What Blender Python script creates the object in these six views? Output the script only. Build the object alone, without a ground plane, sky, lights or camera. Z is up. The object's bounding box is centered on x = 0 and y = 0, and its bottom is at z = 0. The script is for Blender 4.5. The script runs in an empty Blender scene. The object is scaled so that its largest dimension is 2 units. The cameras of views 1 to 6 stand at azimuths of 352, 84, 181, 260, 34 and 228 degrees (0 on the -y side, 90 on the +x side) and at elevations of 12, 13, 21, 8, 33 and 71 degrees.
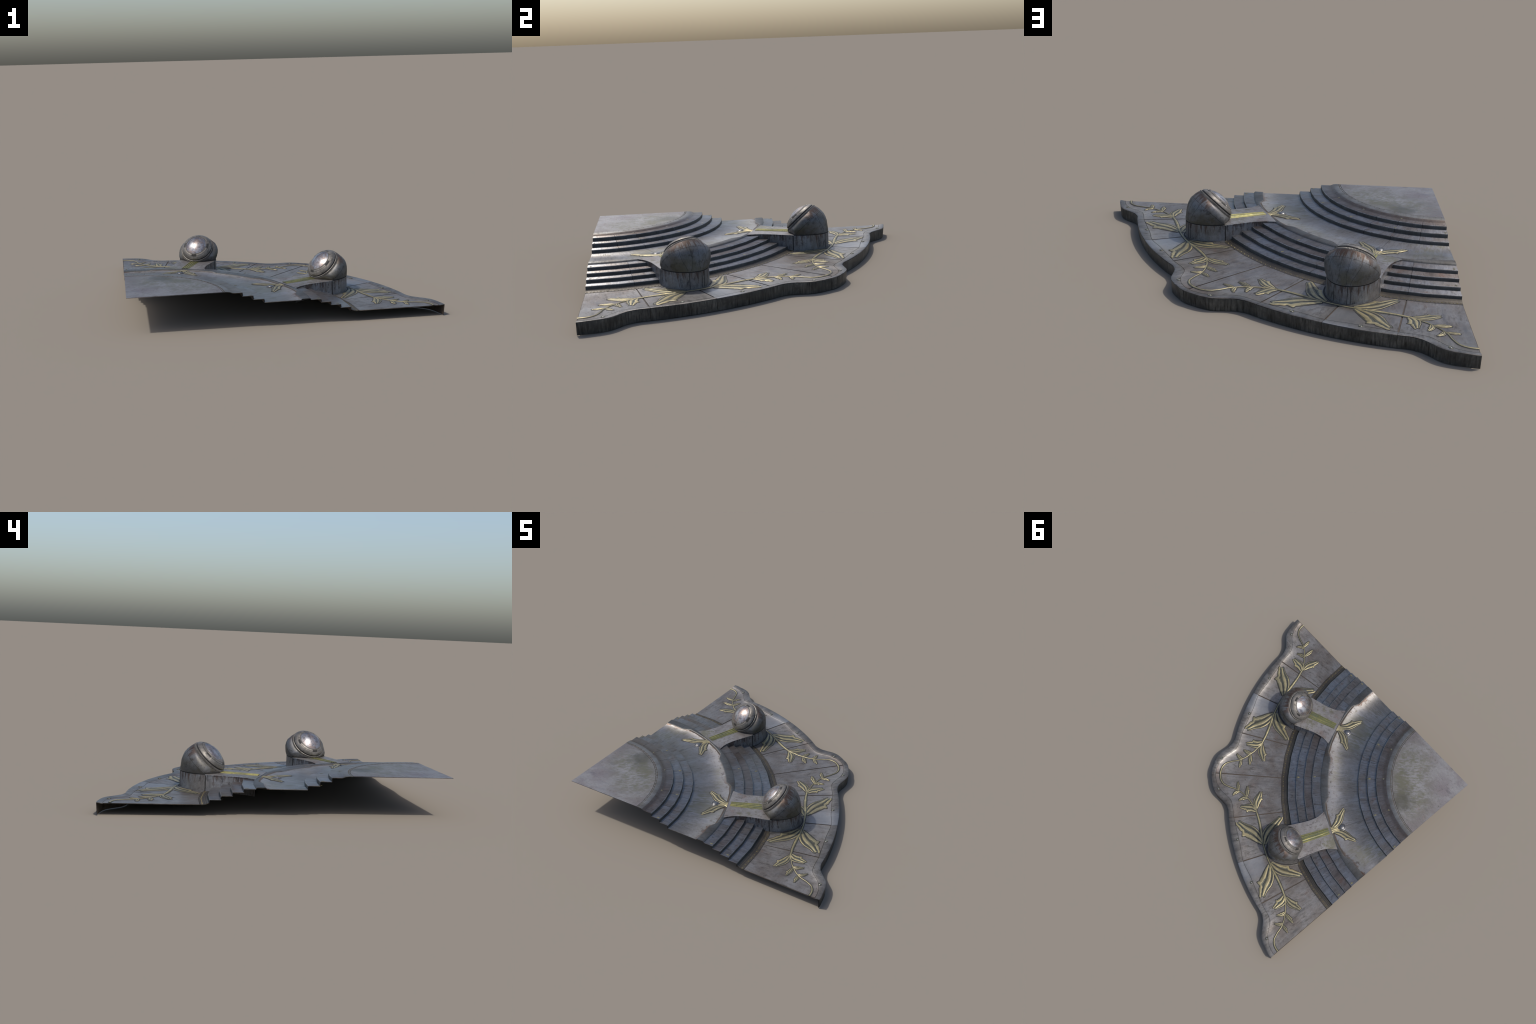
"""Quarter segment of a round ornamental metal stair platform:
scalloped deck with inlaid vines, two flights of curved steps, a terrace,
a top plate, and two tilted dome lamps standing on bridges over the steps."""
import bpy, bmesh, math, random
from math import sin, cos, radians, degrees, pi, sqrt, atan2, hypot
from mathutils import Vector
from mathutils.bvhtree import BVHTree

random.seed(7)
APEX = Vector((-1.0, -1.0, 0.0))
SEAM = 11.25                      # angular width of one panel or block
FACET = 7.5                       # the rings are polygons with this facet


# --------------------------------------------------------------------------
# node helpers
# --------------------------------------------------------------------------
class Nodes:
    def __init__(self, mat):
        self.t = mat.node_tree
        self.n = self.t.nodes
        self.l = self.t.links

    def put(self, sock, v):
        if hasattr(v, "is_linked") or isinstance(v, bpy.types.NodeSocket):
            self.l.new(v, sock)
        else:
            sock.default_value = v

    def math(self, op, a, b=0.0, c=None, clamp=False):
        n = self.n.new("ShaderNodeMath")
        n.operation, n.use_clamp = op, clamp
        self.put(n.inputs[0], a)
        self.put(n.inputs[1], b)
        if c is not None:
            self.put(n.inputs[2], c)
        return n.outputs[0]

    def vec(self, op, a, b):
        n = self.n.new("ShaderNodeVectorMath")
        n.operation = op
        self.put(n.inputs[0], a)
        self.put(n.inputs[1], b)
        return n.outputs["Value"] if op in ("DOT_PRODUCT", "LENGTH") else n.outputs[0]

    def combine(self, x, y, z):
        n = self.n.new("ShaderNodeCombineXYZ")
        for s, v in zip(n.inputs, (x, y, z)):
            self.put(s, v)
        return n.outputs[0]

    def split(self, v):
        n = self.n.new("ShaderNodeSeparateXYZ")
        self.put(n.inputs[0], v)
        return n.outputs

    def noise(self, vec, scale, detail=5.0, rough=0.6, dist=0.0):
        n = self.n.new("ShaderNodeTexNoise")
        self.put(n.inputs["Vector"], vec)
        n.inputs["Scale"].default_value = scale
        n.inputs["Detail"].default_value = detail
        n.inputs["Roughness"].default_value = rough
        n.inputs["Distortion"].default_value = dist
        return n.outputs[0]

    def span(self, v, lo, hi, a=0.0, b=1.0, smooth=True):
        n = self.n.new("ShaderNodeMapRange")
        n.interpolation_type = "SMOOTHSTEP" if smooth else "LINEAR"
        self.put(n.inputs[0], v)
        for k, x in zip((1, 2, 3, 4), (lo, hi, a, b)):
            self.put(n.inputs[k], x)
        return n.outputs[0]

    def mix(self, f, a, b, mode="MIX"):
        n = self.n.new("ShaderNodeMix")
        n.data_type, n.blend_type = "RGBA", mode
        self.put(n.inputs[0], f)
        for s, v in ((n.inputs[6], a), (n.inputs[7], b)):
            if isinstance(v, (tuple, list)):
                v = (*v[:3], 1.0)
            self.put(s, v)
        return n.outputs[2]


def metal(name, a, b, grime=(0.03, 0.026, 0.022), grime_amount=0.5, rust_amount=0.0,
          rust=(0.13, 0.055, 0.025), metallic=0.55, rough=(0.38, 0.62), coords="polar",
          streak=0.35, blotch=5.0, bump=0.25, moss=None, extra=None, fine=160.0, spots=0.5, shift=True, fall_scale=60.0):
    """Weathered metal: two tones in blotches, brushed streaks, grime, rust."""
    mat = bpy.data.materials.new(name)
    mat.use_nodes = True
    N = Nodes(mat)
    bsdf = N.n["Principled BSDF"]
    tc = N.n.new("ShaderNodeTexCoord")
    info = N.n.new("ShaderNodeObjectInfo")
    P = tc.outputs["Object"]
    x, y, z = N.split(P)
    r = N.math("SQRT", N.math("ADD", N.math("MULTIPLY", x, x), N.math("MULTIPLY", y, y)))
    th = N.math("ARCTAN2", y, x)
    rnd = N.math("MULTIPLY", info.outputs["Random"], 17.0 if shift else 0.0)
    if coords == "polar":                       # streaks run along the radius
        base = N.combine(N.math("ADD", N.math("MULTIPLY", th, 1.4), rnd), r, z)
        lines = N.combine(N.math("MULTIPLY", N.math("ADD", th, rnd), 70.0), N.math("MULTIPLY", r, 7.0), N.math("MULTIPLY", z, 7.0))
    elif coords == "fall":                      # streaks run down the wall
        around = N.combine(x, y, N.math("MULTIPLY", z, 0.10))
        base = N.combine(N.math("ADD", x, rnd), y, z)
        lines = N.vec("SCALE", around, (0, 0, 0))
        lines.node.inputs[3].default_value = fall_scale
    else:                                       # streaks along local x
        base = N.combine(N.math("ADD", x, rnd), y, z)
        lines = N.combine(N.math("MULTIPLY", x, 9.0), N.math("MULTIPLY", y, 70.0), N.math("MULTIPLY", z, 50.0))
    n_big = N.noise(base, blotch, 6, 0.62, 0.3)
    n_line = N.noise(lines, 1.0, 4, 0.6)
    smear = N.combine(N.math("ADD", N.math("MULTIPLY", th, 3.6), rnd), N.math("MULTIPLY", r, 0.9), z) if coords == "polar" else base
    n_mid = N.noise(smear, blotch * 4.0, 7, 0.66, 0.35)
    n_fine = N.noise(base, fine, 3, 0.6)
    col = N.mix(N.span(n_big, 0.36, 0.64), a, b)
    shade = N.math("ADD", N.math("MULTIPLY", N.math("SUBTRACT", n_line, 0.5), streak * 2.2), 1.0)
    shade = N.math("ADD", shade, N.math("MULTIPLY", N.math("SUBTRACT", n_fine, 0.5), 0.5))
    shade = N.math("ADD", shade, N.math("MULTIPLY", N.math("SUBTRACT", n_mid, 0.5), 0.7))
    col = N.mix(1.0, col, N.combine(shade, shade, shade), "MULTIPLY")
    g = N.math("MULTIPLY", N.span(N.math("ADD", N.math("MULTIPLY", n_mid, 0.65), N.math("MULTIPLY", n_line, 0.35)), 0.48, 0.66), grime_amount, clamp=True)
    col = N.mix(g, col, grime)
    if spots:
        sp = N.math("MULTIPLY", N.span(N.noise(base, blotch * 11, 2, 0.5), 0.70, 0.78), spots)
        col = N.mix(sp, col, grime)
    if moss is not None:
        m = N.span(N.math("ADD", N.noise(base, 3.1, 3, 0.5), N.math("MULTIPLY", N.math("SUBTRACT", n_mid, 0.5), 0.8)), 0.50, 0.70, 0.0, 0.75)
        if "where" in moss:
            m = N.math("MULTIPLY", m, moss["where"](N, r, th, x, y, z))
        col = N.mix(m, col, moss["color"])
    if rust_amount:
        rm = N.math("MULTIPLY", N.span(N.noise(base, blotch * 1.7, 7, 0.7), 0.56, 0.70), rust_amount)
        col = N.mix(rm, col, rust)
    if extra is not None:
        col = extra(N, col, dict(r=r, th=th, x=x, y=y, z=z, big=n_big, line=n_line, mid=n_mid, fine=n_fine))
    N.l.new(col, bsdf.inputs["Base Color"])
    bsdf.inputs["Metallic"].default_value = metallic
    ro = N.math("ADD", N.math("MULTIPLY", n_mid, 0.6), N.math("MULTIPLY", n_line, 0.4))
    N.l.new(N.span(ro, 0.3, 0.7, rough[0], rough[1], False), bsdf.inputs["Roughness"])
    if bump:
        bn = N.n.new("ShaderNodeBump")
        bn.inputs["Strength"].default_value = bump
        bn.inputs["Distance"].default_value = 0.002
        N.l.new(N.math("ADD", N.math("MULTIPLY", n_line, 0.5), N.math("ADD", n_mid, N.math("MULTIPLY", n_fine, 0.4))), bn.inputs["Height"])
        N.l.new(bn.outputs[0], bsdf.inputs["Normal"])
    return mat


def fold_node(N, th):
    """Angle from the nearest multiple of 45 degrees, in degrees."""
    d = N.math("MULTIPLY", th, 180 / pi)
    m = N.math("PINGPONG", d, 22.5)
    return m


# ---- special colour layers -------------------------------------------------
RUST = (0.17, 0.075, 0.035)


def terrace_rust(N, col, k):
    """Flaking rust and bare pale metal along the inner edge of the curb."""
    a = fold_node(N, k["th"])
    edge = N.span(a, 8.2, 11.2, 1.076, 1.107)
    d = N.math("SUBTRACT", edge, k["r"])                      # distance from the curb
    flake = N.noise(N.combine(k["x"], k["y"], 0.0), 16.0, 7, 0.72, 0.3)
    wob = N.math("MULTIPLY", N.math("SUBTRACT", flake, 0.48), 0.11)
    near = N.span(N.math("SUBTRACT", d, wob), 0.002, 0.013, 1.0, 0.0)
    pale = N.span(N.math("ADD", d, N.math("MULTIPLY", N.math("SUBTRACT", k["big"], 0.5), 0.16)), 0.01, 0.12, 0.35, 0.0)
    col = N.mix(pale, col, (0.26, 0.245, 0.23))
    speck = N.noise(N.combine(k["x"], k["y"], 3.0), 34.0, 5, 0.65)
    spots = N.math("MULTIPLY", N.span(speck, 0.55, 0.63), N.span(d, 0.0, 0.12, 0.8, 0.0))
    col = N.mix(spots, col, (0.07, 0.052, 0.042))
    return N.mix(N.math("MULTIPLY", near, N.span(k["big"], 0.38, 0.60, 0.25, 0.9)), col, (0.085, 0.045, 0.027))


def tread_dirt(inner):
    def f(N, col, k):
        """Brown dust drifted into the back of a tread."""
        d = N.math("SUBTRACT", k["r"], inner)
        w = N.math("ADD", d, N.math("MULTIPLY", N.math("SUBTRACT", k["mid"], 0.5), 0.05))
        return N.mix(N.span(w, 0.0, 0.022, 0.55, 0.0), col, (0.075, 0.055, 0.042))
    return f


def plate_patina(N, col, k):
    """Olive lichen and dark damp stains towards the curved edge of the top plate."""
    streaks = N.noise(N.combine(N.math("MULTIPLY", N.math("ADD", k["x"], k["y"]), 16.0), N.math("MULTIPLY", N.math("SUBTRACT", k["x"], k["y"]), 52.0), 0.0), 1.0, 7, 0.72)
    far = N.math("MULTIPLY", N.span(k["r"], 0.20, 0.42), N.span(k["r"], 0.52, 0.62, 1.0, 0.35))
    mid = N.span(N.math("ABSOLUTE", N.math("SUBTRACT", k["th"], 0.80)), 0.30, 0.80, 1.0, 0.2)
    m = N.math("MULTIPLY", N.math("MULTIPLY", far, mid), N.span(N.math("ADD", streaks, N.math("MULTIPLY", N.math("SUBTRACT", k["big"], 0.5), 0.8)), 0.32, 0.58))
    col = N.mix(N.math("MULTIPLY", m, 0.85), col, (0.100, 0.099, 0.064))
    dx = N.math("SUBTRACT", k["x"], 0.235)
    dy = N.math("SUBTRACT", k["y"], 0.475)
    d = N.math("SQRT", N.math("ADD", N.math("MULTIPLY", dx, dx), N.math("MULTIPLY", dy, dy)))
    damp = N.math("MULTIPLY", N.span(N.math("ADD", d, N.math("MULTIPLY", N.math("SUBTRACT", k["mid"], 0.5), 0.2)), 0.03, 0.13, 1.0, 0.0), 0.7)
    return N.mix(damp, col, (0.062, 0.060, 0.048))


def hot_panel(N, col, k):
    """Pale freshly rolled zinc just behind the seams at 22.5 and 67.5 degrees."""
    d = N.math("MULTIPLY", k["th"], 180 / pi)
    m = N.math("MODULO", N.math("ADD", d, 22.5), 45.0)
    m = N.math("MULTIPLY", N.span(m, 3.5, 6.5, 1.0, 0.0), N.span(m, 0.0, 0.05, 0.0, 1.0))
    m = N.math("MULTIPLY", m, N.span(k["r"], 1.64, 1.70))
    return N.mix(N.math("MULTIPLY", m, 0.5), col, (0.20, 0.215, 0.235))


def shell_rust(N, col, k):
    """Rust washed down from the collar, olive film lower on the shell."""
    a, b = LAMP_AXIS, LAMP_SIDE
    pos = N.combine(k["x"], k["y"], k["z"])
    along = N.vec("DOT_PRODUCT", pos, (a[0], 0.0, a[1]))
    up = N.vec("DOT_PRODUCT", pos, (b[0], 0.0, b[1]))
    around = N.math("ARCTAN2", k["y"], up)
    st = N.noise(N.combine(N.math("MULTIPLY", around, 9.0), N.math("MULTIPLY", along, 6.0), 0.0), 1.0, 5, 0.7)
    fall = N.span(along, 0.062, -0.07, 0.30, -0.14, False)
    m = N.span(N.math("ADD", st, fall), 0.63, 0.74)
    m = N.math("MULTIPLY", m, N.span(up, 0.02, 0.10))
    film = N.math("MULTIPLY", N.span(k["big"], 0.46, 0.62), N.span(k["z"], 0.05, -0.02))
    col = N.mix(N.math("MULTIPLY", film, 0.6), col, (0.10, 0.094, 0.062))
    return N.mix(N.math("MULTIPLY", m, 0.85), col, (0.060, 0.032, 0.019))


def wall_rust(N, col, k):
    """Rust and black runs on the pedestal, hanging from its top edge."""
    st = N.noise(N.combine(N.math("MULTIPLY", k["x"], 55.0), N.math("MULTIPLY", k["y"], 55.0), N.math("MULTIPLY", k["z"], 7.0)), 1.0, 5, 0.7)
    hang = N.span(k["z"], -0.14, -0.03, -0.10, 0.12, False)
    m = N.span(N.math("ADD", st, hang), 0.54, 0.64)
    col = N.mix(N.math("MULTIPLY", m, 0.8), col, (0.075, 0.045, 0.032))
    st2 = N.noise(N.combine(N.math("MULTIPLY", k["x"], 40.0), N.math("MULTIPLY", k["y"], 40.0), N.math("MULTIPLY", k["z"], 14.0)), 1.0, 6, 0.75)
    return N.mix(N.math("MULTIPLY", N.span(st2, 0.54, 0.62), 0.65), col, (0.040, 0.038, 0.042))


def dome_heat(N, col, k):
    pos = N.combine(k["x"], k["y"], k["z"])
    n = N.noise(pos, 15.0, 7, 0.72, 0.6)
    col = N.mix(N.span(n, 0.47, 0.60, 0.0, 0.65), col, (0.20, 0.13, 0.095))
    n2 = N.noise(N.vec("ADD", pos, (3.0, 1.0, 5.0)), 21.0, 7, 0.75)
    return N.mix(N.span(n2, 0.50, 0.60, 0.0, 0.7), col, (0.09, 0.09, 0.105))


# --------------------------------------------------------------------------
# lamp frame (used by materials and by the lamp meshes)
# --------------------------------------------------------------------------
ELEV = radians(46.5)
LAMP_AXIS = (-cos(ELEV), sin(ELEV))           # local x is the radius outwards
LAMP_SIDE = (sin(ELEV), cos(ELEV))
LAMP_R, LAMP_Z = 1.4875, 0.206                # centre of the lamp

M = {}


def make_materials():
    M["deck"] = metal("deck_metal", (0.176, 0.168, 0.160), (0.124, 0.107, 0.093), grime_amount=0.72, rough=(0.30, 0.54), streak=0.55, rust_amount=0.25, extra=hot_panel, shift=False)
    M["rim"] = metal("rim_metal", (0.140, 0.134, 0.126), (0.080, 0.073, 0.066), grime_amount=0.8, rough=(0.32, 0.58), streak=0.8, extra=hot_panel, shift=False)
    M["fascia"] = metal("fascia_metal", (0.084, 0.080, 0.070), (0.040, 0.038, 0.033), grime_amount=0.8, coords="fall", streak=1.9, fall_scale=105.0, metallic=0.35)
    M["blue"] = metal("blue_step_metal", (0.155, 0.162, 0.178), (0.135, 0.122, 0.113), grime_amount=0.75, rust_amount=0.4, streak=0.7, rough=(0.27, 0.47))
    M["brown"] = metal("brown_step_metal", (0.145, 0.132, 0.128), (0.115, 0.096, 0.085), grime_amount=0.75, rust_amount=0.35, streak=0.7, rough=(0.27, 0.47))
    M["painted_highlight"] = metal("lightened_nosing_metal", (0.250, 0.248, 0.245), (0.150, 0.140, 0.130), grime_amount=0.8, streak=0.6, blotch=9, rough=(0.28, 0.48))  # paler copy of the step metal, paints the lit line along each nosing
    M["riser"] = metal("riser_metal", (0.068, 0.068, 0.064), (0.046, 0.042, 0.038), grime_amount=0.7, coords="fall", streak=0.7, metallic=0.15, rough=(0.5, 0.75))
    M["top_step"] = metal("dusty_step_metal", (0.145, 0.132, 0.128), (0.115, 0.096, 0.085), grime_amount=0.75, rust_amount=0.35, streak=0.7, rough=(0.27, 0.47), extra=tread_dirt(0.650))
    M["terrace"] = metal("terrace_metal", (0.170, 0.172, 0.180), (0.135, 0.128, 0.120), grime_amount=0.65, streak=0.5, rough=(0.30, 0.52), extra=terrace_rust, shift=False,
                         moss=dict(color=(0.115, 0.112, 0.085)))
    M["curb"] = metal("curb_metal", (0.095, 0.096, 0.094), (0.060, 0.056, 0.050), grime_amount=0.7, rust_amount=0.2, shift=False)
    M["plate"] = metal("plate_metal", (0.195, 0.190, 0.190), (0.150, 0.134, 0.138), grime_amount=0.5, rust_amount=0.2, extra=plate_patina, streak=0.35, blotch=6.0, shift=False, coords="local")
    M["trim"] = metal("trim_metal", (0.160, 0.162, 0.160), (0.120, 0.116, 0.108), grime_amount=0.5, rust_amount=0.1, shift=False)
    M["dark"] = metal("groove_dirt", (0.060, 0.044, 0.032), (0.034, 0.026, 0.020), grime_amount=0.3, metallic=0.0, rough=(0.7, 0.9), bump=0)
    M["band"] = metal("border_metal", (0.080, 0.068, 0.052), (0.048, 0.040, 0.031), grime_amount=0.6, metallic=0.4, shift=False)
    M["brass"] = metal("brass", (0.345, 0.290, 0.155), (0.215, 0.190, 0.115), grime=(0.06, 0.052, 0.034), grime_amount=0.45, metallic=0.6, rough=(0.40, 0.58), coords="local", blotch=9, streak=0.2, bump=0.15)
    M["brass_dull"] = metal("dull_brass", (0.100, 0.106, 0.082), (0.078, 0.074, 0.050), grime=(0.05, 0.045, 0.03), grime_amount=0.5, metallic=0.6, rough=(0.4, 0.6), coords="local", blotch=9, streak=0.2, bump=0.15)
    M["lozenge"] = metal("tarnished_brass", (0.11, 0.10, 0.05), (0.085, 0.085, 0.06), grime_amount=0.5, metallic=0.3, rough=(0.5, 0.7), coords="local", blotch=20, bump=0)
    M["channel"] = metal("verdigris_channel", (0.085, 0.100, 0.065), (0.11, 0.115, 0.045), grime_amount=0.5, metallic=0.4, coords="local", blotch=14, bump=0.1)
    M["bead"] = metal("bead_brass", (0.17, 0.14, 0.05), (0.11, 0.09, 0.04), grime_amount=0.6, metallic=0.5, rough=(0.4, 0.6), bump=0)
    M["bar"] = metal("bright_brass", (0.31, 0.28, 0.10), (0.20, 0.19, 0.09), grime=(0.07, 0.075, 0.05), grime_amount=0.75, metallic=0.7, rough=(0.3, 0.5), coords="local", blotch=12, streak=0.4, bump=0.2)
    M["bridge"] = metal("bridge_metal", (0.210, 0.203, 0.198), (0.150, 0.138, 0.132), grime=(0.05, 0.042, 0.042), grime_amount=0.85, rust_amount=0.25, coords="local", blotch=9, streak=0.2,
                        moss=dict(color=(0.12, 0.115, 0.075)))
    M["pedestal"] = metal("pedestal_metal", (0.235, 0.243, 0.260), (0.185, 0.174, 0.166), grime_amount=0.5, coords="fall", streak=0.6, blotch=9, extra=wall_rust)
    M["shell"] = metal("shell_metal", (0.148, 0.150, 0.154), (0.105, 0.096, 0.082), grime=(0.045, 0.040, 0.034), grime_amount=0.85, coords="local", blotch=8, streak=0.3, extra=shell_rust, rough=(0.44, 0.66))
    M["collar"] = metal("collar_metal", (0.165, 0.152, 0.135), (0.095, 0.088, 0.078), grime_amount=0.75, coords="local", blotch=14, streak=0.2, metallic=0.5, rough=(0.40, 0.60))
    M["dome"] = metal("dome_metal", (0.33, 0.335, 0.35), (0.25, 0.235, 0.235), grime=(0.10, 0.09, 0.09), grime_amount=0.5, coords="local", blotch=14, streak=0.15, metallic=0.85, rough=(0.27, 0.46), extra=dome_heat)
    M["seam"] = metal("seam_dirt", (0.020, 0.018, 0.017), (0.014, 0.013, 0.012), grime_amount=0.2, metallic=0.0, rough=(0.7, 0.9), bump=0)
    M["stud"] = metal("stud_metal", (0.17, 0.17, 0.172), (0.13, 0.126, 0.124), grime_amount=0.15, coords="local", blotch=20, metallic=0.8, rough=(0.30, 0.42), bump=0.1, spots=0)


# --------------------------------------------------------------------------
# mesh helpers
# --------------------------------------------------------------------------
ROOT = None


def build(name, verts, faces, mats, idx=None, normals=None, smooth=True):
    me = bpy.data.meshes.new(name)
    me.from_pydata([tuple(v) for v in verts], [], faces)
    for m in mats:
        me.materials.append(m)
    if idx:
        me.polygons.foreach_set("material_index", idx)
    me.polygons.foreach_set("use_smooth", [smooth] * len(me.polygons))
    me.update()
    if normals is not None:
        me.normals_split_custom_set_from_vertices([tuple(n) for n in normals])
    return me


def place(name, me, parent=None, loc=APEX, rot=0.0):
    ob = bpy.data.objects.new(name, me)
    bpy.context.scene.collection.objects.link(ob)
    ob.parent = parent or ROOT
    ob.location = loc
    ob.rotation_euler = (0, 0, rot)
    return ob


def smooth_by_angle(me, deg):
    bm = bmesh.new()
    bm.from_mesh(me)
    bmesh.ops.recalc_face_normals(bm, faces=bm.faces)
    for e in bm.edges:
        e.smooth = len(e.link_faces) == 2 and e.calc_face_angle(0) < radians(deg)
    for f in bm.faces:
        f.smooth = True
    bm.to_mesh(me)
    bm.free()
    return me


def poly_r(theta, R):
    """Radius of a ring that is really a polygon with FACET degree sides."""
    h = FACET / 2
    return R * cos(radians(h)) / cos(radians((theta % FACET) - h))


def spread(table, x):
    for (x0, y0), (x1, y1) in zip(table, table[1:]):
        if x <= x1:
            k = (x - x0) / (x1 - x0)
            return y0 + (y1 - y0) * k
    return table[-1][1]


def curve_table(table):
    """Smooth (Catmull-Rom) reading of a table of control points."""
    xs = [p[0] for p in table]
    ys = [p[1] for p in table]

    def f(x):
        x = min(max(x, xs[0]), xs[-1])
        i = max(j for j in range(len(xs) - 1) if xs[j] <= x)
        h = xs[i + 1] - xs[i]
        m0 = (ys[i + 1] - ys[i - 1]) / (xs[i + 1] - xs[i - 1]) if i else 0.0
        m1 = (ys[i + 2] - ys[i]) / (xs[i + 2] - xs[i]) if i + 2 < len(xs) else 0.0
        k = (x - xs[i]) / h
        return (ys[i] * (2 * k ** 3 - 3 * k * k + 1) + m0 * h * (k ** 3 - 2 * k * k + k)
                + ys[i + 1] * (3 * k * k - 2 * k ** 3) + m1 * h * (k ** 3 - k * k))
    return f


def fold(theta):
    a = theta % 45.0
    return min(a, 45.0 - a)


# scalloped outline and the line that parts rim and deck, over the folded angle
EDGE = curve_table([(0, 2.0), (0.9, 1.9975), (1.8, 1.990), (2.6, 1.9855), (3.4, 1.9785), (4.0, 1.972), (4.7, 1.961),
                    (5.5, 1.942), (6.1, 1.922), (6.9, 1.898), (7.6, 1.880), (8.3, 1.871), (9.3, 1.862), (10.4, 1.862),
                    (11.5, 1.8635), (15, 1.865), (19, 1.866), (22.5, 1.866)])
RIMLINE = curve_table([(0, 1.965), (0.9, 1.9635), (1.8, 1.955), (2.5, 1.949), (3.3, 1.932), (4.2, 1.915), (4.9, 1.892),
                       (5.5, 1.870), (6.5, 1.841), (7.1, 1.833), (7.9, 1.8268), (9, 1.824), (11.2, 1.8225), (14, 1.815),
                       (18.3, 1.811), (22.5, 1.823)])
VINE = curve_table([(0, 1.928), (1.5, 1.920), (2.65, 1.893), (3.14, 1.862), (3.4, 1.843), (3.65, 1.816), (4.0, 1.788),
                    (4.4, 1.769), (5.1, 1.741), (6.0, 1.717), (6.9, 1.692), (8.3, 1.668), (9.6, 1.648), (10.8, 1.640),
                    (12.5, 1.632), (15.2, 1.629), (17, 1.632), (18.7, 1.635), (22.5, 1.638)])


def curb_inner(theta):
    a = fold(theta)
    return spread([(0, 1.074), (8.3, 1.0745), (11.2, 1.106), (22.5, 1.109)], a)


def polar(theta, r, z):
    t = radians(theta)
    return Vector((r * cos(t), r * sin(t), z))


def tilted(theta, tilt):
    """Normal leaning outwards from the vertical by tilt degrees."""
    t, k = radians(theta), radians(tilt)
    return Vector((sin(k) * cos(t), sin(k) * sin(t), cos(k)))


def outline_turn(theta):
    """How far the normal of the scalloped outline turns away from the radius, in degrees."""
    d = 0.25
    dr = (RIMLINE(fold(theta + d)) - RIMLINE(fold(theta - d))) / radians(2 * d)
    return -degrees(atan2(dr, RIMLINE(fold(theta))))


def sheet(name, thetas, rings, mats, ring_mat=None, skirt=0.004, skirt_mat=0):
    """Strip of rings swept round the apex. A ring is (radius function, z, tilt of its
    normal). The border is folded down by `skirt`, so that joints read as grooves."""
    V, F, Nn, I = [], [], [], []
    m = len(thetas)
    for rf, z, tilt, *follow in rings:
        for th in thetas:
            r = rf(th) if callable(rf) else poly_r(th, rf)
            zz = z(th) if callable(z) else z
            V.append(polar(th, r, zz))
            lean = outline_turn(th) * follow[0] if follow else 0.0
            Nn.append(tilted(th + lean, tilt))
    for i in range(len(rings) - 1):
        for j in range(m - 1):
            a = i * m + j
            F.append((a, a + m, a + m + 1, a + 1))
            I.append(ring_mat[i] if ring_mat else 0)
    if skirt:
        n = len(rings)
        loop = [j for j in range(m)] + [i * m + m - 1 for i in range(1, n)] + [(n - 1) * m + j for j in range(m - 2, -1, -1)] + [i * m for i in range(n - 2, 0, -1)]
        cen = sum((V[i] for i in loop), Vector()) / len(loop)
        s = len(V)
        for k in loop:
            out = (V[k] - cen)
            out.z = 0
            out.normalize()
            for dz in (0.0, -skirt):
                V.append(V[k] + Vector((0, 0, dz)))
                Nn.append(out)
        c = len(loop)
        for k in range(c):
            a, b = s + 2 * k, s + 2 * ((k + 1) % c)
            F.append((a, b, b + 1, a + 1))
            I.append(skirt_mat)
    me = build(name, V, F, mats, I, Nn)
    return me


def frange(a, b, step):
    n = max(1, int(round((b - a) / step)))
    return [a + (b - a) * i / n for i in range(n + 1)]


def block_angles(k, gap_m, r, step=3.75, count=8, width=SEAM):
    lo, hi = k * width, (k + 1) * width
    g = degrees(gap_m / r)
    a = lo + (g / 2 if k else 0.0)
    b = hi - (g / 2 if k < count - 1 else 0.0)
    inner = [t for t in frange(lo, hi, step) if a < t < b]
    return [a] + inner + [b]


# --------------------------------------------------------------------------
# platform
# --------------------------------------------------------------------------
Z_DECK = 0.0668
OUTER_STEPS = [(1.390, 0.0940), (1.3265, 0.1155), (1.2630, 0.1365), (1.2010, 0.1570)]   # nosing radius, tread height
INNER_STEPS = [(0.8425, 0.1805), (0.7745, 0.2055), (0.7080, 0.2285)]
Z_TERRACE, R_TERRACE_IN, R_CURB_OUT = 0.1585, 0.8435, 1.1355
Z_PLATE, R_PLATE = 0.2385, 0.607


def make_fascia():
    for k in range(8):
        th = block_angles(k, 0.0015, 1.9, 0.45)
        rings = [(lambda t: EDGE(fold(t)), 0.0695, 62, 1), (lambda t: EDGE(fold(t)) - 0.0005, 0.062, 84, 1),
                 (lambda t: EDGE(fold(t)) - 0.0025, 0.035, 90, 1), (lambda t: EDGE(fold(t)) - 0.005, 0.0, 90, 1)]
        place("fascia_panel", sheet("fascia_panel", th, rings, [M["fascia"]], skirt=0))


def make_rim():
    for k in range(8):
        th = block_angles(k, 0.0022, 1.9, 0.45)

        def at(f):
            return lambda t: RIMLINE(fold(t)) * (1 - f) + EDGE(fold(t)) * f
        rings = [(at(0.02), 0.0668, -20, 1), (at(0.30), 0.0672, -8, 1), (at(0.52), 0.0690, 0, 1), (at(0.60), 0.0690, 0, 1),
                 (at(0.84), 0.0705, 8, 1), (at(1.0), 0.0697, 30, 1)]
        place("rim_segment", sheet("rim_segment", th, rings, [M["rim"]]))


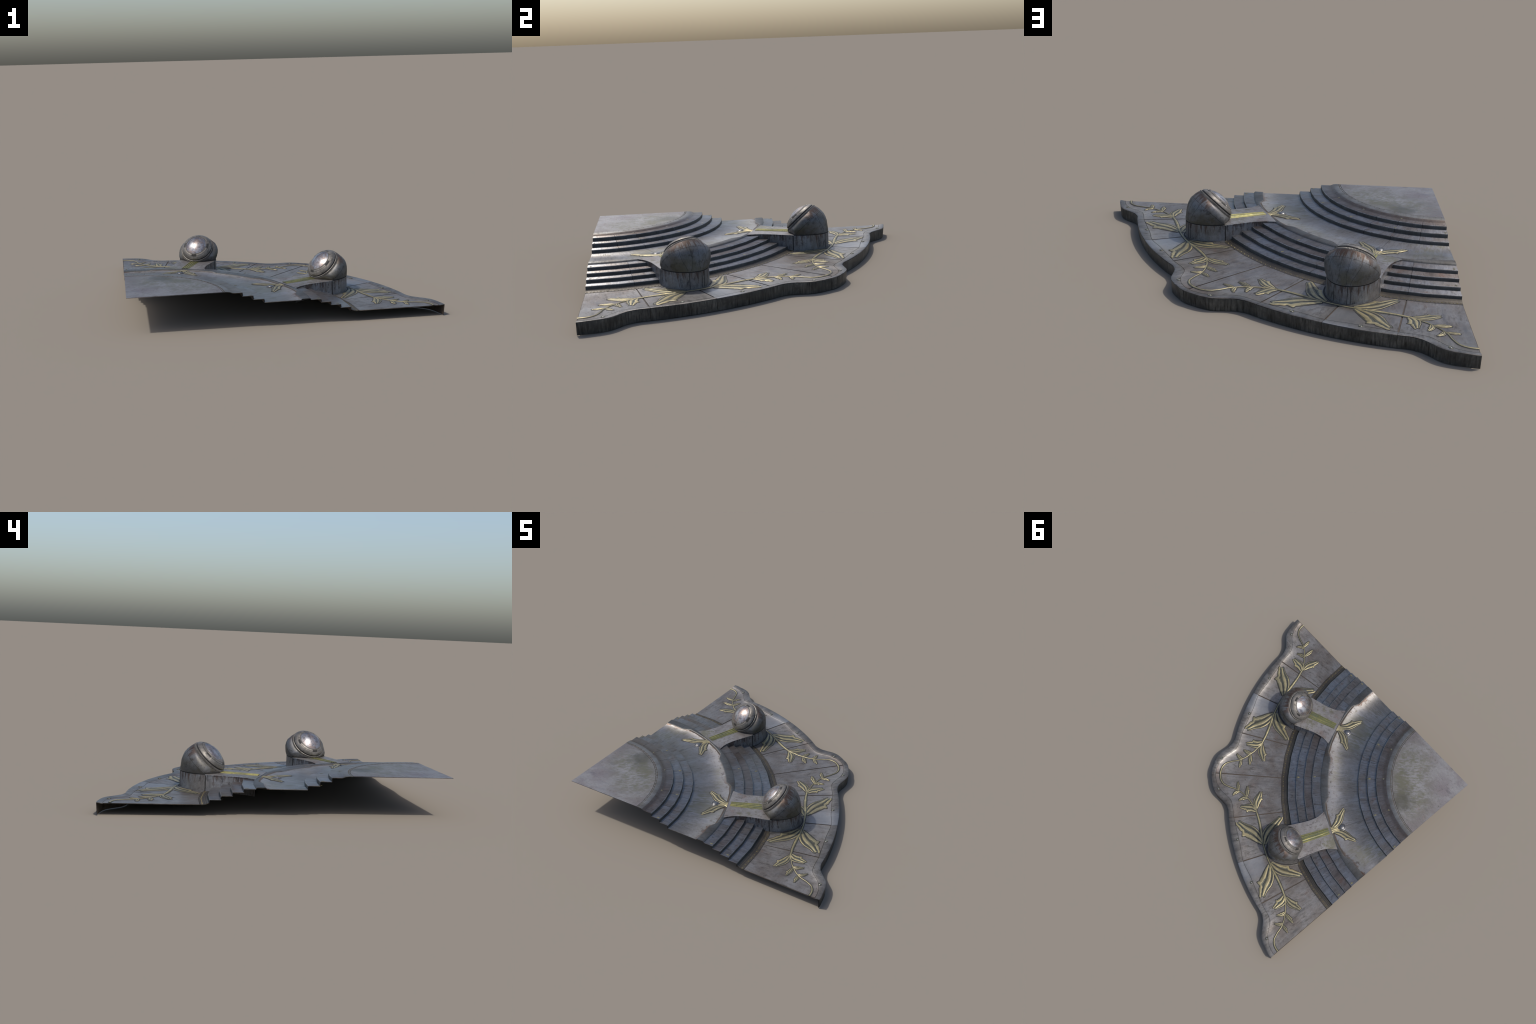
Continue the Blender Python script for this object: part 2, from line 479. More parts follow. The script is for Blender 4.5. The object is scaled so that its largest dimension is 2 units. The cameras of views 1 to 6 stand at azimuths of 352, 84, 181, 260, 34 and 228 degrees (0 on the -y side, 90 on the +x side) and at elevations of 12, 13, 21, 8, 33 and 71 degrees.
def make_deck():
    for k in range(8):
        th = block_angles(k, 0.0082, 1.65, 0.45)
        if k == 0:
            th[0] = 0.11
        if k == 7:
            th[-1] = 89.89
        rings = []
        for f in (0, 0.03, 0.1, 0.25, 0.5, 0.75, 0.88, 0.95, 1.0):
            tilt = spread([(0, 9), (0.1, 5), (0.5, 1), (0.82, -3), (0.92, -10), (1.0, -24)], f)
            rings.append(((lambda f: lambda t: poly_r(t, 1.4445) * (1 - f) + (RIMLINE(fold(t)) - 0.0013) * f)(f), Z_DECK, tilt, f ** 3))
        place("deck_panel", sheet("deck_panel", th, rings, [M["deck"]]))


def make_border():
    th = frange(0, 90, 3.75)
    rows = [(1.4425, 0.0664, 5), (1.4400, 0.0686, 10), (1.4365, 0.0686, 20), (1.4345, 0.0668, 15), (1.4225, 0.0668, 15),
            (1.4205, 0.0690, 20), (1.4165, 0.0690, 30), (1.4140, 0.0680, 30), (1.4060, 0.0715, 30), (1.4030, 0.0712, 35), (1.3950, 0.0760, 45), (1.3915, 0.0762, 60)]
    rows = [rows[i] for i in range(len(rows) - 1, -1, -1)]
    place("border_band", sheet("border_band", th, rows, [M["band"], M["seam"]], ring_mat=[1, 0, 1, 0, 1, 0, 0, 0, 0, 0, 1]))
    # gilt beads set in the channel of the band
    V, F = [], []
    n = 118
    for i in range(n):
        t0 = 90 * (i + 0.5) / n
        long = i % 2 == 0
        dt, dr = (0.20, 0.0030) if long else (0.10, 0.0016)
        r0 = poly_r(t0, 1.4285)
        s = len(V)
        for z, q in ((0.0666, 1.0), (0.0684, 0.65)):
            for a, b in ((-1, -1), (1, -1), (1, 1), (-1, 1)):
                V.append(polar(t0 + a * dt * q, r0 + b * dr * q, z))
        F += [(s + 4, s + 5, s + 6, s + 7)] + [(s + i0, s + (i0 + 1) % 4, s + 4 + (i0 + 1) % 4, s + 4 + i0) for i0 in range(4)]
    ob = place("bead_row", build("bead_row", V, F, [M["bead"]], smooth=False))
    ob["kind"] = "stuff"


def make_steps():
    rows = []
    zlow = 0.0755
    for i, (R, z) in enumerate(OUTER_STEPS):
        rin = OUTER_STEPS[i + 1][0] if i < 3 else R_CURB_OUT
        rows.append((rin, R, z, zlow, M["brown"] if i == 2 else M["blue"]))
        zlow = z
    zlow = Z_TERRACE
    for i, (R, z) in enumerate(INNER_STEPS):
        rin = INNER_STEPS[i + 1][0] if i < 2 else 0.6475
        rows.append((rin, R, z, zlow, M["top_step"] if i == 2 else M["blue"]))
        zlow = z
    for rin, R, z, zlow, mat in rows:
        for k in range(8):
            th = block_angles(k, 0.0020, R)
            c = 0.0028
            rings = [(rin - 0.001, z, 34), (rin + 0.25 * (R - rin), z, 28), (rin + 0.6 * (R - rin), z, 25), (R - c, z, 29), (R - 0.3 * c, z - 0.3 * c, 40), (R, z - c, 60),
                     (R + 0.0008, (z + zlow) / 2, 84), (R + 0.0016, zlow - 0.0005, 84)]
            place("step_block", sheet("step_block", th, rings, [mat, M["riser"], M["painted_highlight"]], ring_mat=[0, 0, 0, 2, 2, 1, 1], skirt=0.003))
    # small brass lozenges inlaid where the joints of the middle steps meet
    me = None
    for R, z, angs in ((OUTER_STEPS[1][0], OUTER_STEPS[1][1], (0.9, 45, 89.1)), (OUTER_STEPS[3][0], OUTER_STEPS[3][1], (0.9, 45, 89.1)),
                       (INNER_STEPS[1][0], INNER_STEPS[1][1], (0.9, 22.5, 45, 67.5, 89.1)), (INNER_STEPS[2][0] - 0.045, INNER_STEPS[2][1], (22.5, 45, 67.5)),
                       (OUTER_STEPS[0][0] - 0.052, OUTER_STEPS[0][1], (0.9, 45, 89.1)), (INNER_STEPS[0][0] - 0.055, INNER_STEPS[0][1], (0.9, 22.5, 45, 67.5, 89.1))):
        if me is None:
            V = [(-0.013, 0, 0), (0, -0.008, 0), (0.013, 0, 0), (0, 0.008, 0), (-0.009, 0, 0.0009), (0, -0.0052, 0.0009), (0.009, 0, 0.0009), (0, 0.0052, 0.0009)]
            F = [(4, 5, 6, 7)] + [(i, (i + 1) % 4, 4 + (i + 1) % 4, 4 + i) for i in range(4)]
            me = build("lozenge", V, F, [M["lozenge"]], smooth=False)
        for a in angs:
            place("lozenge", me, loc=APEX + polar(a, poly_r(a, R) - 0.016, z + 0.0004), rot=radians(a))


def make_terrace():
    for k, (lo, hi) in enumerate(((0, 22.5), (22.5, 67.5), (67.5, 90))):
        g = 0.0016
        a = lo + (degrees(g / 2) if lo else 0)
        b = hi - (degrees(g / 2) if hi < 90 else 0)
        th = [a] + [t for t in frange(lo, hi, 0.75) if a < t < b] + [b]
        rings = []
        for f in (0, 0.06, 0.15, 0.3, 0.45, 0.6, 0.75, 0.88, 0.96, 1.0):
            tilt = spread([(0, 34), (0.45, 10), (0.7, -7), (0.88, -20), (1.0, -30)], f)
            rings.append(((lambda f: lambda t: poly_r(t, R_TERRACE_IN) * (1 - f) + (curb_inner(t) + 0.001) * f)(f), Z_TERRACE, tilt))
        place("terrace_panel", sheet("terrace_panel", th, rings, [M["terrace"]]))
    th = frange(0, 90, 0.75)
    rings = [(lambda t: curb_inner(t), Z_TERRACE - 0.001, -45), (lambda t: curb_inner(t) + 0.0030, 0.1630, -30), (lambda t: curb_inner(t) + 0.007, 0.1655, 10),
             (lambda t: 1.1265, 0.1662, 28), (lambda t: 1.1325, 0.1640, 40), (lambda t: poly_r(t, R_CURB_OUT), 0.1570, 50)]
    place("terrace_curb", sheet("terrace_curb", th, rings, [M["curb"]]))


def make_plate():
    th = frange(0, 90, 3.75)
    rings = [(0.0002, Z_PLATE, 0), (0.2, Z_PLATE, 0), (0.4, Z_PLATE, 0), (0.55, Z_PLATE, 2), (0.5850, Z_PLATE, 4)]
    place("top_plate", sheet("top_plate", th, rings, [M["plate"]]))
    rings = [(0.5865, Z_PLATE - 0.0008, 0), (0.5885, Z_PLATE + 0.0008, 5), (0.5935, Z_PLATE + 0.0008, 5), (0.5945, Z_PLATE - 0.0008, 5), (0.5975, Z_PLATE - 0.0008, 5), (0.5985, Z_PLATE + 0.0008, 8),
             (0.607, Z_PLATE + 0.0006, 15), (0.620, 0.2378, 20), (0.631, 0.2362, 30), (0.6400, 0.2325, 35), (0.6490, 0.2283, 40)]
    place("plate_trim", sheet("plate_trim", th, rings, [M["trim"], M["dark"], M["top_step"]], ring_mat=[1, 0, 0, 1, 1, 0, 0, 0, 2, 2]))
    V, F = [], []
    for i in range(27):                                   # gilt stitches across the trim
        t0 = 90 * (i + 0.5) / 27
        s = len(V)
        for z, q in ((Z_PLATE - 0.0005, 1.0), (Z_PLATE + 0.0016, 0.7)):
            for a, b in ((-1, -1), (1, -1), (1, 1), (-1, 1)):
                V.append(polar(t0 + a * 0.11 * q, poly_r(t0, 0.5945) + b * 0.0085 * q, z))
        F += [(s + 4, s + 5, s + 6, s + 7)] + [(s + j, s + (j + 1) % 4, s + 4 + (j + 1) % 4, s + 4 + j) for j in range(4)]
    ob = place("stitch_row", build("stitch_row", V, F, [M["brass_dull"]], smooth=False))
    ob["kind"] = "stuff"


def make_underside():
    """Thin dark sheet just below all the pieces; it closes the joints from below."""
    d = 0.0032
    prof = [(0.0002, Z_PLATE), (0.630, Z_PLATE - 0.001), (0.652, INNER_STEPS[2][1])]
    for (R, z), zl in zip(INNER_STEPS[::-1], (INNER_STEPS[1][1], INNER_STEPS[0][1], Z_TERRACE)):
        prof += [(R - 0.003, z), (R - 0.003, zl)]
    prof += [(1.072, Z_TERRACE), (1.110, 0.163), (1.128, 0.163), (1.134, OUTER_STEPS[3][1])]
    for (R, z), zl in zip(OUTER_STEPS[::-1], (OUTER_STEPS[2][1], OUTER_STEPS[1][1], OUTER_STEPS[0][1], 0.070)):
        prof += [(R - 0.003, z), (R - 0.003, zl)]
    prof += [(1.425, Z_DECK), (1.70, Z_DECK)]
    th = frange(0, 90, 0.75)
    rings = [(R, z - d, 0) for R, z in prof]
    rings += [((lambda t: RIMLINE(fold(t))), Z_DECK - d, 0), ((lambda t: EDGE(fold(t)) - 0.004), 0.0670, 0), ((lambda t: EDGE(fold(t)) - 0.0075), 0.0005, 90)]
    me = sheet("underside", th, rings, [M["dark"]], skirt=0)
    me.polygons.foreach_set("use_smooth", [False] * len(me.polygons))
    place("underside", me)


# --------------------------------------------------------------------------
# inlaid vine
# --------------------------------------------------------------------------
def smooth_path(pts, n):
    """Catmull-Rom path through a few 2D control points."""
    P = [Vector(p) for p in pts]
    P = [2 * P[0] - P[1]] + P + [2 * P[-1] - P[-2]]
    out = []
    for k in range(n + 1):
        s = k / n * (len(P) - 3)
        i = min(int(s), len(P) - 4)
        u = s - i
        a, b, c, d = P[i:i + 4]
        out.append(0.5 * ((2 * b) + (c - a) * u + (2 * a - 5 * b + 4 * c - d) * u * u + (3 * b - a - 3 * c + d) * u ** 3))
    return out


LEAF_WIDTH = curve_table([(0, 0.34), (0.10, 0.58), (0.25, 0.86), (0.42, 1.0), (0.58, 0.96), (0.72, 0.76), (0.85, 0.54), (0.94, 0.46), (0.98, 0.38), (1.0, 0.22)])


def leaf_mesh(name, pts, width, height, barb_side, z0, outline=0.0036):
    """A repousse leaf: pts is its midrib, ribs run lengthwise, one edge carries a barb."""
    nl, nu = 34, 22
    path = smooth_path(pts, nl)
    length = sum((path[i + 1] - path[i]).length for i in range(nl))
    V, F, I = [], [], []

    def side(i):
        a = path[max(i - 1, 0)]
        b = path[min(i + 1, nl)]
        t = (b - a).normalized()
        return t, Vector((-t.y, t.x))

    def half(s, sg):
        w = width * LEAF_WIDTH(s)
        if sg == barb_side:
            w *= 1.0 + 0.42 * max(0.0, 1 - abs(s - 0.61) / 0.06) - 0.20 * max(0.0, 1 - abs(s - 0.70) / 0.06)
            w *= 1.06
        else:
            w *= 0.96
        return w

    def ripple(u, s):
        dome = (1 - u * u) ** 0.5 if abs(u) < 1 else 0.0
        rib = 0.55 + 0.45 * cos(2.6 * pi * (u + 0.22 * barb_side) * (1.0 - 0.25 * s))
        ends = min(1.0, 4 * s + 0.25) * min(1.0, 5 * (1 - s) + 0.35)
        return height * dome * (0.35 + 0.65 * rib) * ends
    for layer in range(2):
        s0 = len(V)
        for i in range(nl + 1):
            s = i / nl
            t, nrm = side(i)
            for j in range(nu + 1):
                u = -1 + 2 * j / nu
                sg = 1 if u > 0 else -1
                grow = outline if layer == 0 else 0.0
                w = half(s, sg) + grow
                tip = 0.06 * length * (abs(u + 0.25 * barb_side) - 0.5) * (s ** 6)
                ext = t * (grow * (1 if i == nl else -1 if i == 0 else 0) + tip)
                q = path[i] + nrm * (u * w) + ext
                z = z0 + (0.0007 if layer == 0 else 0.0005 + ripple(u, s))
                V.append(Vector((q.x, q.y, z)))
        for i in range(nl):
            for j in range(nu):
                a = s0 + i * (nu + 1) + j
                F.append((a, a + 1, a + nu + 2, a + nu + 1))
                if layer == 0:
                    I.append(2)
                else:
                    u = -1 + 2 * (j + 0.5) / nu
                    rib = cos(2.6 * pi * (u + 0.22 * barb_side) * (1.0 - 0.25 * i / nl))
                    I.append(0 if rib > -0.1 else (2 if rib < -0.90 and 0.06 < i / nl < 0.93 else 1))
    e = (V[F[0][1]] - V[F[0][0]]).cross(V[F[0][3]] - V[F[0][0]])
    if e.z < 0:
        F = [f[::-1] for f in F]
    return build(name, V, F, [M["brass"], M["brass_dull"], M["seam"]], I)


# midribs (folded angle, radius), half width, relief, side of the barb
LEAVES = [
    ([(19.3, 1.640), (16.4, 1.690), (14.6, 1.745), (12.6, 1.796)], 0.050, 0.0045, 1),
    ([(19.8, 1.627), (17.5, 1.590), (15.5, 1.535), (12.9, 1.458)], 0.043, 0.0045, -1),
    ([(10.2, 1.640), (9.2, 1.677), (8.9, 1.718), (8.6, 1.762)], 0.031, 0.0034, 1),
    ([(9.5, 1.641), (7.7, 1.635), (6.1, 1.616), (4.7, 1.601)], 0.028, 0.0034, -1),
    ([(6.35, 1.702), (6.3, 1.738), (6.8, 1.775)], 0.0145, 0.0036, 1),
    ([(6.0, 1.712), (4.5, 1.709), (3.1, 1.708)], 0.0150, 0.0036, -1),
    ([(4.45, 1.768), (4.7, 1.798), (5.45, 1.822)], 0.0125, 0.003, 1),
    ([(4.25, 1.777), (3.1, 1.781), (2.0, 1.785)], 0.0120, 0.003, -1),
]
STEM_WIDTH = curve_table([(0, 0.0075), (2.0, 0.0065), (3.2, 0.0050), (4.5, 0.0040), (7, 0.0048), (9.5, 0.0060), (11, 0.0085), (14, 0.0105),
                          (17, 0.0110), (19.0, 0.0075), (22.5, 0.0060)])


def stem_mesh(mirror):
    V, F, I = [], [], []
    n, m = 150, 8
    steps = [22.5 * i / n for i in range(n + 1)]
    pts = []
    for a in steps:
        th = 45 - a if mirror else a
        p = polar(th, VINE(a), 0)
        pts.append(Vector((p.x, p.y)))
    for layer in range(2):
        s0 = len(V)
        for i, a in enumerate(steps):
            t = (pts[min(i + 1, n)] - pts[max(i - 1, 0)]).normalized()
            nn = Vector((-t.y, t.x))
            knot = 1.0 + 0.22 * sum(max(0, 1 - abs(a - c) / 0.22) for c in (9.4, 13.4, 17.6, 18.8))
            w = STEM_WIDTH(a) * knot + (0.0022 if layer == 0 else 0)
            for j in range(m + 1):
                u = -1 + 2 * j / m
                h = 0.0010 if layer == 0 else 0.0008 + (0.0022 + 0.30 * w) * sqrt(max(0, 1 - u * u)) * (0.8 + 0.2 * cos(2 * pi * u))
                q = pts[i] + nn * (u * w)
                V.append(Vector((q.x, q.y, Z_DECK + h)))
        for i in range(n):
            for j in range(m):
                a = s0 + i * (m + 1) + j
                F.append((a, a + 1, a + m + 2, a + m + 1))
                I.append(2 if layer == 0 else (0 if j in (2, 3, 4, 5) else 1))
    if (V[F[0][1]] - V[F[0][0]]).cross(V[F[0][3]] - V[F[0][0]]).z < 0:
        F = [f[::-1] for f in F]
    return build("vine_stem", V, F, [M["brass"], M["brass_dull"], M["seam"]], I)


def make_vine():
    for mirror in (False, True):
        stem = stem_mesh(mirror)
        stems = [place("vine_stem", stem, rot=radians(b)) for b in (0, 45)]
        for pts, w, h, barb in LEAVES:
            P = []
            for a, r in pts:
                p = polar(45 - a if mirror else a, r, 0)
                P.append((p.x, p.y))
            # folded angles fall towards the tip; the barb sits on the far side
            me = leaf_mesh("leaf", P, w, h, -barb if mirror else barb, Z_DECK + 0.0004)
            for st, b in zip(stems, (0, 45)):
                ob = place("leaf", me, rot=radians(b))
    # ringed bolts on the rim
    V, F, I = [], [], []
    n = 20
    prof = [(0.0122, 0.0, 0), (0.0115, 0.0012, 1), (0.0105, 0.0032, 1), (0.0080, 0.0034, 1), (0.0070, 0.0012, 0), (0.0062, 0.0014, 2), (0.0052, 0.0026, 2), (0.0028, 0.0032, 2), (0.0001, 0.0034, 2)]
    for r, z, _ in prof:
        for i in range(n):
            V.append((r * cos(2 * pi * i / n), r * sin(2 * pi * i / n), z))
    for k in range(len(prof) - 1):
        for i in range(n):
            a, b = k * n + i, k * n + (i + 1) % n
            F.append((a, b, b + n, a + n))
            I.append(prof[k][2])
    me = build("rim_bolt", V, F, [M["seam"], M["brass_dull"], M["stud"]], I)
    for s in (0, 45):
        for a, r in ((3.82, 1.935), (16.9, 1.8222)):
            for th in (s + a, s + 45 - a):
                place("rim_bolt", me, loc=APEX + polar(th, r, 0.0672), rot=radians(th))


# --------------------------------------------------------------------------
# bridge, pedestal and lamp; local frame: x = radius outwards, origin at lamp centre
# --------------------------------------------------------------------------
BRIDGE = curve_table([(1.117, 0.158), (1.135, 0.1500), (1.150, 0.1430), (1.180, 0.1320), (1.215, 0.1265), (1.255, 0.1240), (1.310, 0.1270), (1.360, 0.1320), (1.400, 0.1355), (1.427, 0.1375)])
R_CORNER, W_CORNER, R_BACK = 1.427, 0.1375, 1.620
Z_TOP = 0.1670


def local(r, t, z):
    return Vector((r - LAMP_R, t, z - LAMP_Z))


def back_outline(n=20, grow=0.0):
    """Pedestal plan from one corner round the back to the other; the back is slightly flat."""
    out = []
    for i in range(n + 1):
        k = -90 + 180 * i / n
        c, s = cos(radians(k)), sin(radians(k))
        p = 1.95
        out.append((R_CORNER + (R_BACK - R_CORNER + grow) * abs(c) ** (2 / p), (W_CORNER + grow) * (1 if s > 0 else -1) * abs(s) ** (2 / p)))
    return out


def lamp_meshes():
    out = {}
    a3 = Vector((LAMP_AXIS[0], 0, LAMP_AXIS[1]))
    b3 = Vector((LAMP_SIDE[0], 0, LAMP_SIDE[1]))
    t3 = Vector((0, 1, 0))

    def on_axis(a, rad, k):
        return a3 * a + b3 * (rad * cos(k)) + t3 * (rad * sin(k))

    # --- pedestal wall: round back, up to the two corners
    plan = back_outline(24)
    V, F = [], []
    for z, g in ((0.060, 0.0), (0.1635, 0.0), (0.1650, -0.0030), (0.1700, -0.0030)):
        for r, t in (back_outline(24, g)):
            V.append(local(r, t, z))
    m = len(plan)
    for k in range(3):
        for j in range(m - 1):
            a = k * m + j
            F.append((a, a + 1, a + m + 1, a + m))
    I = [0] * (m - 1) + [1] * (2 * (m - 1))
    out["pedestal"] = smooth_by_angle(build("pedestal", V, F, [M["pedestal"], M["seam"]], I), 40)
    # --- skirting strip where the pedestal meets the deck
    V, F, I = [], [], []
    strip = [(0.0, 0.0715), (0.003, 0.0715), (0.0040, 0.0690), (0.0110, 0.0690), (0.0120, 0.0705), (0.0160, 0.0700), (0.0170, 0.0665)]
    for g, z in strip:
        for r, t in back_outline(24, g):
            V.append(local(r, t, z))
    for k in range(len(strip) - 1):
        for j in range(m - 1):
            a = k * m + j
            F.append((a, a + m, a + m + 1, a + 1))
            I.append(1 if k in (2, 3) else 0)
    out["skirting"] = smooth_by_angle(build("skirting", V, F, [M["rim"], M["seam"]], I), 35)
    # --- bridge: deck plate plus its two curved side walls
    rs = frange(1.117, R_CORNER, 0.0155)
    V, F, I = [], [], []
    nx, ny = len(rs), 10
    back = back_outline(24, -0.006)
    for r in rs:
        for j in range(ny + 1):
            u = -1 + 2 * j / ny
            V.append(local(r, u * BRIDGE(r), Z_TOP - 0.0010 * (1 if abs(u) == 1 else 0)))
    for i in range(nx - 1):
        for j in range(ny):
            a = i * (ny + 1) + j
            F.append((a, a + ny + 1, a + ny + 2, a + 1))
            I.append(0)
    s = len(V)
    for r, t in back:                                    # cap over the pedestal
        V.append(local(r, t, Z_TOP))
    F.append(tuple(range(s, s + len(back))))
    I.append(0)
    for sg in (-1, 1):
        s = len(V)
        for r in rs:
            w = BRIDGE(r) * sg
            for z, g in ((Z_TOP - 0.0010, 0), (Z_TOP - 0.0040, 0.0008), (Z_TOP - 0.0060, -0.0012), (0.064, -0.0012)):
                V.append(local(r, w + g * sg, z))
        for i in range(nx - 1):
            for j in range(3):
                a = s + i * 4 + j
                F.append((a, a + 1, a + 5, a + 4))
                I.append(2 if j == 1 else 1)
    out["bridge"] = smooth_by_angle(build("bridge", V, F, [M["bridge"], M["pedestal"], M["seam"]], I), 35)
    # --- panel seams of the pedestal, thin upright strips
    V, F, I = [], [], []

    def upright(r, t, nr, nt, w, mat):
        n = Vector((nr, nt, 0)).normalized()
        q = Vector((-n.y, n.x, 0))
        s = len(V)
        for z in (0.0695, 0.1632):
            for k in (-1, 1):
                for d in (-0.003, 0.0006):
                    V.append(local(r, t, z) + q * (k * w) + n * d)
        F.extend([(s + 1, s + 3, s + 7, s + 5), (s, s + 1, s + 5, s + 4), (s + 3, s + 2, s + 6, s + 7)])
        I.extend([mat] * 3)
    fine = back_outline(180)
    for t_want in (-0.041, 0.031, 0.048):
        i = min((i for i in range(1, 180) if fine[i][0] > 1.5), key=lambda i: abs(fine[i][1] - t_want))
        (r0, t0), (r1, t1) = fine[i - 1], fine[i + 1]
        upright(fine[i][0], fine[i][1], t1 - t0, -(r1 - r0), 0.0014, 0)
    for sg in (-1, 1):
        upright(R_CORNER - 0.003, sg * W_CORNER, 0, sg, 0.0034, 0)
        upright(R_CORNER + 0.0006, sg * W_CORNER, 0.05, sg, 0.0008, 1)
    out["pedestal_seam"] = build("pedestal_seam", V, F, [M["seam"], M["pedestal"]], I, smooth=False)

    # --- shell: taut skin over collar rim, equator, back curve and pedestal top
    pts = []
    n = 32
    for i in range(n):
        k = 2 * pi * i / n
        pts.append(on_axis(0.0570, 0.1210, k))
        rb, rt = 0.1280, 0.1455
        q = a3 * 0.010 + b3 * (rb * cos(k)) + t3 * (rt * sin(k))
        if q.z > -0.034:
            pts.append(q)
        q = a3 * 0.034 + b3 * (0.1260 * cos(k)) + t3 * (0.1390 * sin(k))
        if q.z > -0.036:
            pts.append(q)
    for z, rback, w, rc in ((0.1690, R_BACK, 0.1335, R_CORNER + 0.004), (0.190, 1.6165, 0.1430, 1.437), (0.212, 1.6135, 0.1455, 1.450), (0.235, 1.6100, 0.1448, 1.462),
                            (0.258, 1.6020, 0.1375, 1.476), (0.280, 1.5915, 0.1225, 1.490)):
        for i in range(n + 1):
            k = radians(-90 + 180 * i / n)
            pts.append(local(rc + (rback - rc) * abs(cos(k)) ** 0.93, w * sin(k), z))
    bm = bmesh.new()
    for p in pts:
        bm.verts.new(p)
    res = bmesh.ops.convex_hull(bm, input=bm.verts)
    junk = {g for g in res["geom_interior"] if isinstance(g, bmesh.types.BMVert)} | {g for g in res["geom_unused"] if isinstance(g, bmesh.types.BMVert)}
    bmesh.ops.delete(bm, geom=list(junk), context="VERTS")
    bmesh.ops.dissolve_limit(bm, angle_limit=radians(1.5), verts=bm.verts, edges=bm.edges)
    bmesh.ops.triangulate(bm, faces=bm.faces)
    bmesh.ops.recalc_face_normals(bm, faces=bm.faces)
    tree = BVHTree.FromBMesh(bm)
    me = bpy.data.meshes.new("lamp_shell")
    bm.to_mesh(me)
    bm.free()
    me.materials.append(M["shell"])
    out["lamp_shell"] = smooth_by_angle(me, 50)

    # --- seams of the shell: thin dark beads laid on the skin
    V, F = [], []

    def bead(line, w=0.0015):
        s = len(V)
        hit = []
        for q in line:
            o = Vector((0.0, 0.0, 0.004))
            loc, nor, _, _ = tree.ray_cast(o, (q - o).normalized())
            if loc is not None and loc.z > -0.0365:
                hit.append((loc, nor))
        for i, (p, nn) in enumerate(hit):
            t = (hit[min(i + 1, len(hit) - 1)][0] - hit[max(i - 1, 0)][0]).normalized()
            sd = nn.cross(t).normalized()
            V.extend([p + sd * w - nn * 0.0006, p + nn * 0.0006, p - sd * w - nn * 0.0006])
        for i in range(len(hit) - 1):
            a = s + 3 * i
            F.extend([(a, a + 1, a + 4, a + 3), (a + 1, a + 2, a + 5, a + 4)])
    bead([a3 * 0.010 + b3 * (0.13 * cos(radians(k))) + t3 * (0.15 * sin(radians(k))) for k in range(-122, 123, 4)])
    for path in ([(-0.020, 0.057), (-0.023, 0.010), (-0.022, -0.050), (-0.024, -0.105), (-0.046, -0.140)],
                 [(0.032, 0.057), (0.034, 0.010), (0.030, -0.050), (0.024, -0.105), (0.040, -0.140)],
                 [(0.082, 0.057), (0.092, 0.010), (0.090, -0.030), (0.074, -0.075), (0.050, -0.118), (0.042, -0.139)],
                 [(-0.085, 0.010), (-0.088, -0.030), (-0.080, -0.070), (-0.060, -0.110), (-0.046, -0.139)]):
        line = []
        for p in smooth_path(path, 40):
            t, al = p.x, p.y                              # sideways, along the lamp axis
            back = sqrt(max(1e-5, 0.150 ** 2 - al * al - t * t)) if al > -0.149 else 0.0
            line.append(a3 * al + t3 * t + b3 * back)
        bead(line, 0.0014)
    out["shell_seam"] = build("shell_seam", V, F, [M["seam"]])

    # --- collar: serrated band, groove, ring with four notches
    prof = [(0.0560, 0.1195, 0), (0.0605, 0.1190, 0), (0.0615, 0.1172, 1), (0.0625, 0.1185, 0), (0.0690, 0.1168, 0), (0.0705, 0.1120, 1), (0.0775, 0.1092, 0),
            (0.0785, 0.1115, 0), (0.0830, 0.1095, 0), (0.0930, 0.1000, 0), (0.0980, 0.0935, 0), (0.0988, 0.0915, 1), (0.1005, 0.0915, 0),
            (0.1050, 0.0835, 0), (0.1052, 0.0815, 1), (0.1060, 0.0810, 0), (0.1085, 0.0765, 0), (0.1070, 0.0745, 1), (0.1050, 0.0740, 1)]
    n = 192
    V, F, I = [], [], []
    for q, (a, rad, mt) in enumerate(prof):
        for i in range(n):
            k = 2 * pi * i / n
            rr, aa = rad, a
            if q in (3, 4):
                rr += 0.0012 * (1 if (i // 1) % 2 else -1)
            deg = (degrees(k) + 45) % 90 - 45
            if 9 <= q <= 13 and abs(deg) < 11.5:
                aa -= 0.0030 if q in (10, 12, 13) else 0.0012
            V.append(on_axis(aa, rr, k))
    for q in range(len(prof) - 1):
        for i in range(n):
            j = (i + 1) % n
            F.append((q * n + i, q * n + j, (q + 1) * n + j, (q + 1) * n + i))
            deg = (degrees(2 * pi * (i + 0.5) / n) + 45) % 90 - 45
            I.append(1 if prof[q][2] or (q in (10, 12) and abs(deg) < 11.5) else 0)
    out["lamp_collar"] = smooth_by_angle(build("lamp_collar", V, F, [M["collar"], M["seam"]], I), 32)
    # --- polished dome
    V, F = [], []
    n, m = 64, 18
    r0, a0, top = 0.0755, 0.1060, 0.1285
    Rs = (r0 * r0 + (top - a0) ** 2) / (2 * (top - a0))
    amax = math.asin(r0 / Rs)
    for q in range(m + 1):
        an = amax * (1 - q / m)
        for i in range(n):
            V.append(on_axis(top - Rs * (1 - cos(an)), max(Rs * sin(an), 1e-5), 2 * pi * i / n))
    for q in range(m):
        for i in range(n):
            j = (i + 1) % n
            F.append((q * n + i, q * n + j, (q + 1) * n + j, (q + 1) * n + i))
    out["lamp_dome"] = smooth_by_angle(build("lamp_dome", V, F, [M["dome"]]), 60)

    # --- brass rails along the bridge
    V, F, I = [], [], []
